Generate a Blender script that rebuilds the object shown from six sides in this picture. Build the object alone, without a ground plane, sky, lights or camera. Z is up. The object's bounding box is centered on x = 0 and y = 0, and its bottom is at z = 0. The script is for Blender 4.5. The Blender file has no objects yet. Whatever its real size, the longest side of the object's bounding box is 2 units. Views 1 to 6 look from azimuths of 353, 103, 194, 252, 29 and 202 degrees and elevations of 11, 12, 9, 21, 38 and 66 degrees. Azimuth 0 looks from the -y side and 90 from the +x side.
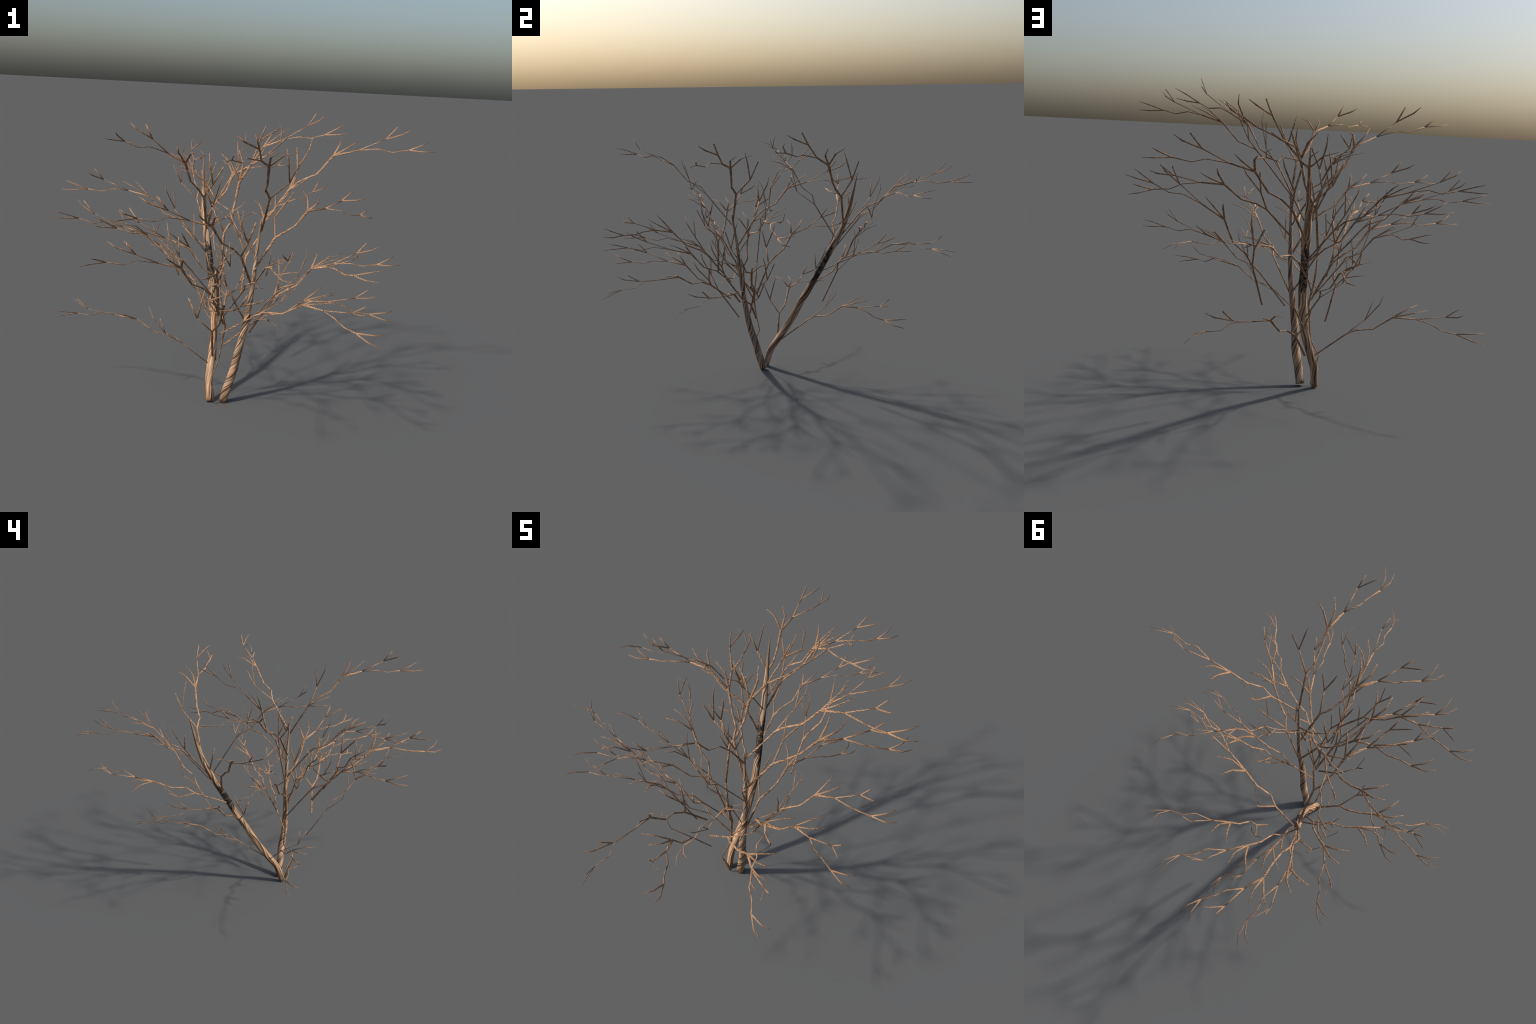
"""Bare, many-stemmed desert shrub: two leaning bark-covered trunks and a thin
third stem carry zig-zagging branches that all follow one growth pattern."""
import math
import bpy
from mathutils import Vector, Matrix

# ------------------------------------------------------------------ materials
def bark_material(name, twist, grain, colours, roughness=0.78, char=None, wander=0.0):
    """Streaky bark.  The mesh stores, as plain numbers, where a point sits round
    the limb (ring_c, ring_s) and how far along it (along, metres); the streaks
    wind round the limb with `twist` radians per metre."""
    mat = bpy.data.materials.new(name)
    mat.use_nodes = True
    nt = mat.node_tree
    N, L = nt.nodes, nt.links
    N.clear()
    out = N.new("ShaderNodeOutputMaterial")
    bsdf = N.new("ShaderNodeBsdfPrincipled")
    bsdf.inputs["Roughness"].default_value = roughness
    bsdf.inputs["Specular IOR Level"].default_value = 0.25
    L.new(bsdf.outputs[0], out.inputs[0])

    def attr(n):
        a = N.new("ShaderNodeAttribute")
        a.attribute_name = n
        return a.outputs["Fac"]

    def math_(op, a, b=None):
        m = N.new("ShaderNodeMath")
        m.operation = op
        for i, v in enumerate((a, b)):
            if v is None:
                continue
            if isinstance(v, (int, float)):
                m.inputs[i].default_value = v
            else:
                L.new(v, m.inputs[i])
        return m.outputs[0]

    def noise(vec, scale, detail=3.0, rough=0.6, dist=0.0):
        n = N.new("ShaderNodeTexNoise")
        n.inputs["Scale"].default_value = scale
        n.inputs["Detail"].default_value = detail
        n.inputs["Roughness"].default_value = rough
        n.inputs["Distortion"].default_value = dist
        L.new(vec, n.inputs["Vector"])
        return n.outputs["Fac"]

    def ramp(fac, stops, mode="LINEAR"):
        r = N.new("ShaderNodeValToRGB")
        r.color_ramp.interpolation = mode
        el = r.color_ramp.elements
        while len(el) < len(stops):
            el.new(0.5)
        for e, (p, c) in zip(el, stops):
            e.position = p
            e.color = (c, c, c, 1) if isinstance(c, (int, float)) else (*c, 1)
        L.new(fac, r.inputs[0])
        return r.outputs["Color"]

    def mix(fac, a, b, mode="MIX"):
        m = N.new("ShaderNodeMix")
        m.data_type = "RGBA"
        m.blend_type = mode
        if isinstance(fac, (int, float)):
            m.inputs[0].default_value = fac
        else:
            L.new(fac, m.inputs[0])
        for sock, v in ((m.inputs[6], a), (m.inputs[7], b)):
            if isinstance(v, tuple):
                sock.default_value = (*v, 1)
            else:
                L.new(v, sock)
        return m.outputs[2]

    c, s, along = attr("ring_c"), attr("ring_s"), attr("along")
    turn = math_("MULTIPLY", along, twist)
    if wander:
        comb0 = N.new("ShaderNodeCombineXYZ")
        L.new(along, comb0.inputs[0])
        w = noise(comb0.outputs[0], 6.0, 1.0)
        turn = math_("ADD", turn, math_("MULTIPLY", w, wander))
    ct, st = math_("COSINE", turn), math_("SINE", turn)
    x = math_("SUBTRACT", math_("MULTIPLY", c, ct), math_("MULTIPLY", s, st))
    y = math_("ADD", math_("MULTIPLY", c, st), math_("MULTIPLY", s, ct))
    comb = N.new("ShaderNodeCombineXYZ")
    L.new(x, comb.inputs[0])
    L.new(y, comb.inputs[1])
    L.new(math_("MULTIPLY", along, grain), comb.inputs[2])
    vec = comb.outputs[0]
    pos = N.new("ShaderNodeTexCoord").outputs["Object"]

    streak = noise(vec, 2.3, 4.0, 0.65, 0.25)
    broad = noise(vec, 0.9, 2.0, 0.5)
    fine = noise(vec, 7.0, 2.0, 0.6)
    dark, brown, tan, pale = colours
    base = ramp(streak, [(0.40, dark), (0.46, brown), (0.53, tan), (0.63, pale)])
    warm = ramp(broad, [(0.40, (0.80, 0.80, 0.80)), (0.62, (1.12, 1.0, 0.92))])
    col = mix(1.0, base, warm, "MULTIPLY")
    crack = ramp(fine, [(0.33, 0.25), (0.45, 1.0)])
    col = mix(0.75, col, crack, "MULTIPLY")
    if char:
        # burnt, black stretch of bark with a ragged rim and pale rings in it
        lo, hi = char
        edge = math_("MULTIPLY", math_("SUBTRACT", noise(vec, 1.1, 2.0), 0.5), 0.22)
        a2 = math_("ADD", along, edge)
        up = ramp(math_("ADD", math_("MULTIPLY", math_("SUBTRACT", a2, lo), 30.0), 0.5), [(0.45, 0.0), (0.55, 1.0)])
        dn = ramp(math_("ADD", math_("MULTIPLY", math_("SUBTRACT", hi, a2), 30.0), 0.5), [(0.45, 0.0), (0.55, 1.0)])
        m = math_("MULTIPLY", up, dn)
        rings = noise(pos, 26.0, 2.0, 0.5, 1.2)
        ringcol = ramp(rings, [(0.44, (0.016, 0.015, 0.014)), (0.50, (0.02, 0.018, 0.016)), (0.56, (0.20, 0.13, 0.08)), (0.60, (0.03, 0.025, 0.02))])
        col = mix(m, col, ringcol)
    L.new(col, bsdf.inputs["Base Color"])
    bump = N.new("ShaderNodeBump")
    bump.inputs["Strength"].default_value = 0.55
    bump.inputs["Distance"].default_value = 0.002
    L.new(streak, bump.inputs["Height"])
    L.new(bump.outputs[0], bsdf.inputs["Normal"])
    return mat


DARK, BROWN, TAN, PALE = (0.040, 0.026, 0.018), (0.17, 0.095, 0.052), (0.47, 0.275, 0.150), (0.72, 0.52, 0.34)
trunk_bark = bark_material("spiral_trunk_bark", 34.0, 1.6, (DARK, (0.17, 0.11, 0.07), (0.42, 0.28, 0.18), (0.60, 0.46, 0.33)), wander=5.0)
trunk_burnt = bark_material("burnt_trunk_bark", 7.0, 1.3, (DARK, (0.18, 0.11, 0.065), (0.46, 0.30, 0.18), (0.66, 0.50, 0.35)), char=(0.56, 0.74), wander=4.0)
branch_bark = bark_material("branch_bark", 120.0, 14.0, (DARK, BROWN, TAN, PALE))
twig_bark = bark_material("twig_bark", 210.0, 20.0, (DARK, BROWN, TAN, PALE))

# ------------------------------------------------------------------- geometry
def limb_mesh(name, strands, mat, sides=8, smooth=True):
    """One mesh from swept strands.  A strand is (points, widths, face normal,
    flatness): the section is an oval, `flatness` as thick as it is wide, lying
    square to the face normal."""
    verts, faces, rc, rs, al = [], [], [], [], []
    for pts, widths, normal, flat in strands:
        pts = [Vector(p) for p in pts]
        n = len(pts)
        run, first = 0.0, len(verts)
        for i, p in enumerate(pts):
            d0 = (p - pts[i - 1]).normalized() if i else None
            d1 = (pts[i + 1] - p).normalized() if i < n - 1 else None
            t = ((d0 or d1) + (d1 or d0)).normalized()
            if i:
                run += (p - pts[i - 1]).length
            nn = Vector(normal)
            nn = (nn - t * nn.dot(t)).normalized()
            side = t.cross(nn)
            stretch = 1.0
            if d0 and d1:
                stretch = min(1.6, 1.0 / max(0.4, math.sqrt(max(0.05, (1 + d0.dot(d1)) / 2))))
            for k in range(sides):
                a = 2 * math.pi * k / sides
                ca, sa = math.cos(a), math.sin(a)
                verts.append(p + side * (ca * widths[i] / 2 * stretch) + nn * (sa * widths[i] / 2 * flat))
                rc.append(ca)
                rs.append(sa)
                al.append(run)
        for i in range(n - 1):
            for k in range(sides):
                a, b = first + i * sides + k, first + i * sides + (k + 1) % sides
                faces.append((a, b, b + sides, a + sides))
        faces.append(tuple(first + k for k in range(sides - 1, -1, -1)))
        faces.append(tuple(first + (n - 1) * sides + k for k in range(sides)))
    me = bpy.data.meshes.new(name)
    me.from_pydata(verts, [], faces)
    for nm, data in (("ring_c", rc), ("ring_s", rs), ("along", al)):
        at = me.attributes.new(nm, "FLOAT", "POINT")
        at.data.foreach_set("value", data)
    me.materials.append(mat)
    me.polygons.foreach_set("use_smooth", [smooth] * len(me.polygons))
    me.update()
    return me


def new_object(name, data, parent=None, matrix=None):
    ob = bpy.data.objects.new(name, data)
    bpy.context.scene.collection.objects.link(ob)
    if parent:
        ob.parent = parent
    if matrix is not None:
        ob.matrix_local = matrix
    return ob


def smooth_path(pts, widths, step=0.02):
    """Catmull-Rom refinement of a hand-placed spine and its widths."""
    P = [Vector(p) for p in pts]
    op, ow = [], []
    for i in range(len(P) - 1):
        p0, p1, p2, p3 = P[max(i - 1, 0)], P[i], P[i + 1], P[min(i + 2, len(P) - 1)]
        m = max(1, int((p2 - p1).length / step))
        for j in range(m):
            t = j / m
            op.append(0.5 * ((2 * p1) + (p2 - p0) * t + (2 * p0 - 5 * p1 + 4 * p2 - p3) * t * t + (3 * p1 - p0 - 3 * p2 + p3) * t ** 3))
            ow.append(widths[i] + (widths[i + 1] - widths[i]) * t)
    op.append(P[-1])
    ow.append(widths[-1])
    return op, ow


shrub = bpy.data.objects.new("bare_shrub", None)
bpy.context.scene.collection.objects.link(shrub)
shrub["label"] = "leafless shrub with two leaning trunks and zigzag branches"
shrub["category"] = "shrub"

# --------------------------------------------------------------------- trunks
leaning_back = [(-0.100, -0.060, 0.005), (-0.100, -0.032, 0.092), (-0.092, 0.018, 0.165), (-0.080, 0.079, 0.262),
                (-0.076, 0.136, 0.366), (-0.083, 0.184, 0.449), (-0.093, 0.228, 0.532), (-0.105, 0.272, 0.614),
                (-0.116, 0.316, 0.697), (-0.127, 0.355, 0.780), (-0.132, 0.383, 0.868), (-0.135, 0.404, 0.958), (-0.136, 0.424, 1.047)]
back_width = [0.031, 0.033, 0.034, 0.034, 0.034, 0.034, 0.033, 0.032, 0.031, 0.027, 0.020, 0.011, 0.001]
leaning_front = [(-0.038, -0.060, 0.006), (-0.021, -0.077, 0.074), (-0.001, -0.093, 0.154), (0.009, -0.112, 0.223),
                 (0.022, -0.127, 0.296), (0.037, -0.137, 0.372), (0.048, -0.143, 0.448), (0.055, -0.150, 0.518),
                 (0.060, -0.158, 0.588), (0.064, -0.163, 0.661), (0.068, -0.170, 0.730), (0.073, -0.180, 0.797), (0.078, -0.186, 0.850)]
front_width = [0.038, 0.037, 0.036, 0.034, 0.030, 0.026, 0.023, 0.020, 0.018, 0.016, 0.013, 0.010, 0.006]


def trunk(spine, widths, mat):
    pts, w = smooth_path(spine, widths)
    me = limb_mesh("trunk", [(pts, w, (1, 0, 0), 1.0)], mat, sides=20)
    # long shallow bark ridges that wind round the trunk
    at_c, at_s, at_a = (me.attributes[k].data for k in ("ring_c", "ring_s", "along"))
    ring = 20
    for i, v in enumerate(me.vertices):
        ang = math.atan2(at_s[i].value, at_c[i].value)
        k = i // ring
        r = w[k] / 2
        z = at_a[i].value
        bulge = 0.045 * math.sin(5 * ang + 26 * z) + 0.03 * math.sin(3 * ang - 17 * z + 1.3) + 0.02 * math.sin(41 * z + 2 * ang)
        v.co += (v.co - pts[k]).normalized() * r * bulge if (v.co - pts[k]).length > 1e-6 else Vector()
    me.update()
    return new_object("trunk", me, shrub)


trunk(leaning_back, back_width, trunk_burnt)
trunk(leaning_front, front_width, trunk_bark)

# a thin third stem of peeling, strap-like wood, bent to and fro
strap_path = [(-0.079, -0.083, 0.004), (-0.086, -0.100, 0.050), (-0.099, -0.126, 0.122), (-0.066, -0.086, 0.206), (-0.056, -0.100, 0.285),
              (-0.047, -0.108, 0.358), (-0.062, -0.110, 0.430), (-0.072, -0.102, 0.500), (-0.077, -0.098, 0.575)]
strap_width = [0.010, 0.014, 0.005, 0.008, 0.010, 0.015, 0.013, 0.011, 0.008]
new_object("stem", limb_mesh("stem", [(strap_path, strap_width, (0.75, -0.65, 0.1), 0.4)], branch_bark), shrub)

# ------------------------------------------------- the branch growth pattern
# Every branch repeats one pattern: a stem rises from the trunk (base), sends off
# a forked side shoot (S-F), kinks (M1, M), carries two side twigs at J, and
# divides at K into a straight arm ending in a fork (U) and a dropping, crooked
# arm ending in a fork (V).  Local frame: x outwards, z up.
NODE = {
    "f1": (0.5891, -0.0514, 0.2422),
    "K": (0.4172, 0.0001, 0.2046),
    "c": (0.4036, 0.1261, 0.2390),
    "g": (0.6936, -0.0580, 0.1936),
    "J": (0.3198, 0.0261, 0.1968),
    "b": (0.2637, 0.0863, 0.2704),
    "h": (0.6987, -0.1020, 0.1589),
    "d": (0.4522, 0.0629, 0.2320),
    "L1": (0.4828, -0.0472, 0.2033),
    "S": (0.1230, 0.0317, 0.0985),
    "f": (0.6099, -0.0774, 0.2578),
    "U": (0.5358, -0.0047, 0.2278),
    "V": (0.5902, -0.0895, 0.1836),
    "L2": (0.5316, -0.0583, 0.1819),
    "M": (0.2401, 0.0218, 0.1382),
    "F": (0.1897, 0.1021, 0.1552),
    "a": (0.2135, 0.1422, 0.2353),
    "B": (-0.0187, 0.0026, -0.0179),
    "d1": (0.3953, 0.0314, 0.2200),
    "e": (0.5874, -0.0169, 0.2694),
    "b1": (0.2486, 0.0947, 0.2293),
    "M1": (0.1671, 0.0148, 0.1261),
    "c1": (0.3730, 0.0750, 0.2290),
    "g1": (0.6545, -0.0813, 0.1908),
    "h1": (0.6503, -0.1088, 0.1681),
}
V3 = {k: Vector(v) for k, v in NODE.items()}


def plane(o, p, q):
    return (V3[p] - V3[o]).cross(V3[q] - V3[o]).normalized()


FLAT = 0.4
side_plane, j_plane = plane("S", "M", "F"), plane("J", "d1", "c1")
k_plane, u_plane, v_plane, f_plane = plane("K", "L1", "U"), plane("U", "f1", "e"), plane("V", "h1", "g1"), plane("F", "b1", "a")


def strand(names, widths, normal, flat=FLAT):
    return ([V3[n] for n in names], widths, normal, flat)


stem = [strand(["B", "S", "M1", "M", "J", "K"], [0.0095, 0.0100, 0.0085, 0.0085, 0.0120, 0.0080], side_plane, 0.5),
        strand(["K", "U"], [0.0068, 0.0060], k_plane),
        strand(["K", "L1", "L2", "V"], [0.0068, 0.0060, 0.0058, 0.0075], k_plane)]
shoots = {
    "forked": [strand(["S", "F"], [0.0075, 0.0075], side_plane), strand(["F", "a"], [0.0070, 0.0068], f_plane), strand(["F", "b1", "b"], [0.0066, 0.0066, 0.0026], f_plane)],
    "left": [strand(["J", "c1", "c"], [0.0095, 0.0085, 0.0028], j_plane)],
    "middle": [strand(["J", "d1", "d"], [0.0090, 0.0080, 0.0028], j_plane)],
    "up": [strand(["U", "e"], [0.0068, 0.0066], u_plane)],
    "bent": [strand(["U", "f1", "f"], [0.0060, 0.0066, 0.0024], u_plane)],
    "outer": [strand(["V", "g1", "g"], [0.0066, 0.0060, 0.0020], v_plane)],
    "low": [strand(["V", "h1", "h"], [0.0066, 0.0060, 0.0020], v_plane)],
}
stem_mesh = limb_mesh("branch", stem, branch_bark)
shoot_mesh = [limb_mesh("twig", s, twig_bark) for s in shoots.values()]


def place_branch(base, heading, pitch, roll, size, flipped=False):
    m = (Matrix.Translation(base) @ Matrix.Rotation(math.radians(heading), 4, "Z") @ Matrix.Rotation(math.radians(pitch), 4, "Y")
         @ Matrix.Rotation(math.radians(roll), 4, "X") @ Matrix.Diagonal((size, -size if flipped else size, size, 1)))
    b = new_object("branch", stem_mesh, shrub, m)
    for me in shoot_mesh:
        new_object("twig", me, b)


def grow():
    place_branch((-0.106, 0.011, 0.160), heading=177.1, pitch=-0.0, roll=0.1, size=0.998)
    place_branch((-0.064, 0.051, 0.179), heading=74.6, pitch=-0.1, roll=-0.0, size=0.999)
    place_branch((-0.123, 0.298, 0.742), heading=-127.2, pitch=-19.2, roll=-6.2, size=1.042)
    place_branch((-0.112, 0.261, 0.606), heading=178.9, pitch=-11.3, roll=-1.0, size=1.000, flipped=True)
    place_branch((0.042, -0.160, 0.574), heading=-133.6, pitch=-11.2, roll=0.5, size=1.060)
    place_branch((-0.109, -0.313, 0.536), heading=-178.9, pitch=-11.3, roll=0.2, size=1.009)
    place_branch((-0.067, -0.121, 0.396), heading=-134.5, pitch=-11.4, roll=1.0, size=1.057)
    place_branch((0.095, -0.181, 0.840), heading=10.3, pitch=-11.5, roll=1.2, size=1.064)
    place_branch((-0.101, 0.349, 0.790), heading=-8.2, pitch=-21.6, roll=7.6, size=1.052)
    place_branch((0.075, -0.167, 0.643), heading=45.8, pitch=-3.0, roll=15.8, size=1.002)
    place_branch((0.074, -0.104, 0.355), heading=13.6, pitch=-11.7, roll=2.8, size=0.979)
    place_branch((-0.035, -0.106, 0.291), heading=-8.6, pitch=0.0, roll=-0.5, size=1.001)
    place_branch((-0.066, -0.261, 0.385), heading=-34.0, pitch=5.6, roll=0.1, size=0.997)
    place_branch((0.074, -0.202, 0.820), heading=-98.6, pitch=-11.6, roll=1.0, size=1.059)
    place_branch((-0.099, -0.264, 0.474), heading=-80.4, pitch=-8.5, roll=32.1, size=1.052)
    place_branch((-0.114, 0.338, 0.719), heading=98.6, pitch=-11.1, roll=0.8, size=0.998)
    place_branch((-0.113, 0.330, 0.690), heading=55.8, pitch=-11.5, roll=1.0, size=1.002)
    place_branch((-0.101, 0.262, 0.550), heading=64.4, pitch=3.5, roll=-27.0, size=1.014)
    place_branch((-0.069, -0.098, 0.597), heading=68.3, pitch=-41.8, roll=14.7, size=1.059)
    place_branch((0.055, -0.149, 0.408), heading=-47.5, pitch=-11.5, roll=1.1, size=1.053)
    place_branch((-0.054, -0.118, 0.424), heading=-66.5, pitch=-11.1, roll=0.1, size=1.005)
    place_branch((-0.099, -0.222, 0.281), heading=-85.1, pitch=-11.5, roll=-1.3, size=1.002, flipped=True)
    place_branch((-0.068, 0.126, 0.331), heading=126.9, pitch=-10.0, roll=-0.1, size=0.977)
    place_branch((-0.087, -0.089, 0.425), heading=148.5, pitch=-11.4, roll=1.9, size=1.000)
    place_branch((0.065, 0.279, 0.438), heading=44.6, pitch=-28.1, roll=-4.6, size=0.991)
    place_branch((0.029, -0.132, 0.405), heading=-168.0, pitch=-19.5, roll=8.9, size=1.055)
    place_branch((0.063, -0.157, 0.693), heading=127.4, pitch=-11.1, roll=-1.4, size=1.059)


grow()
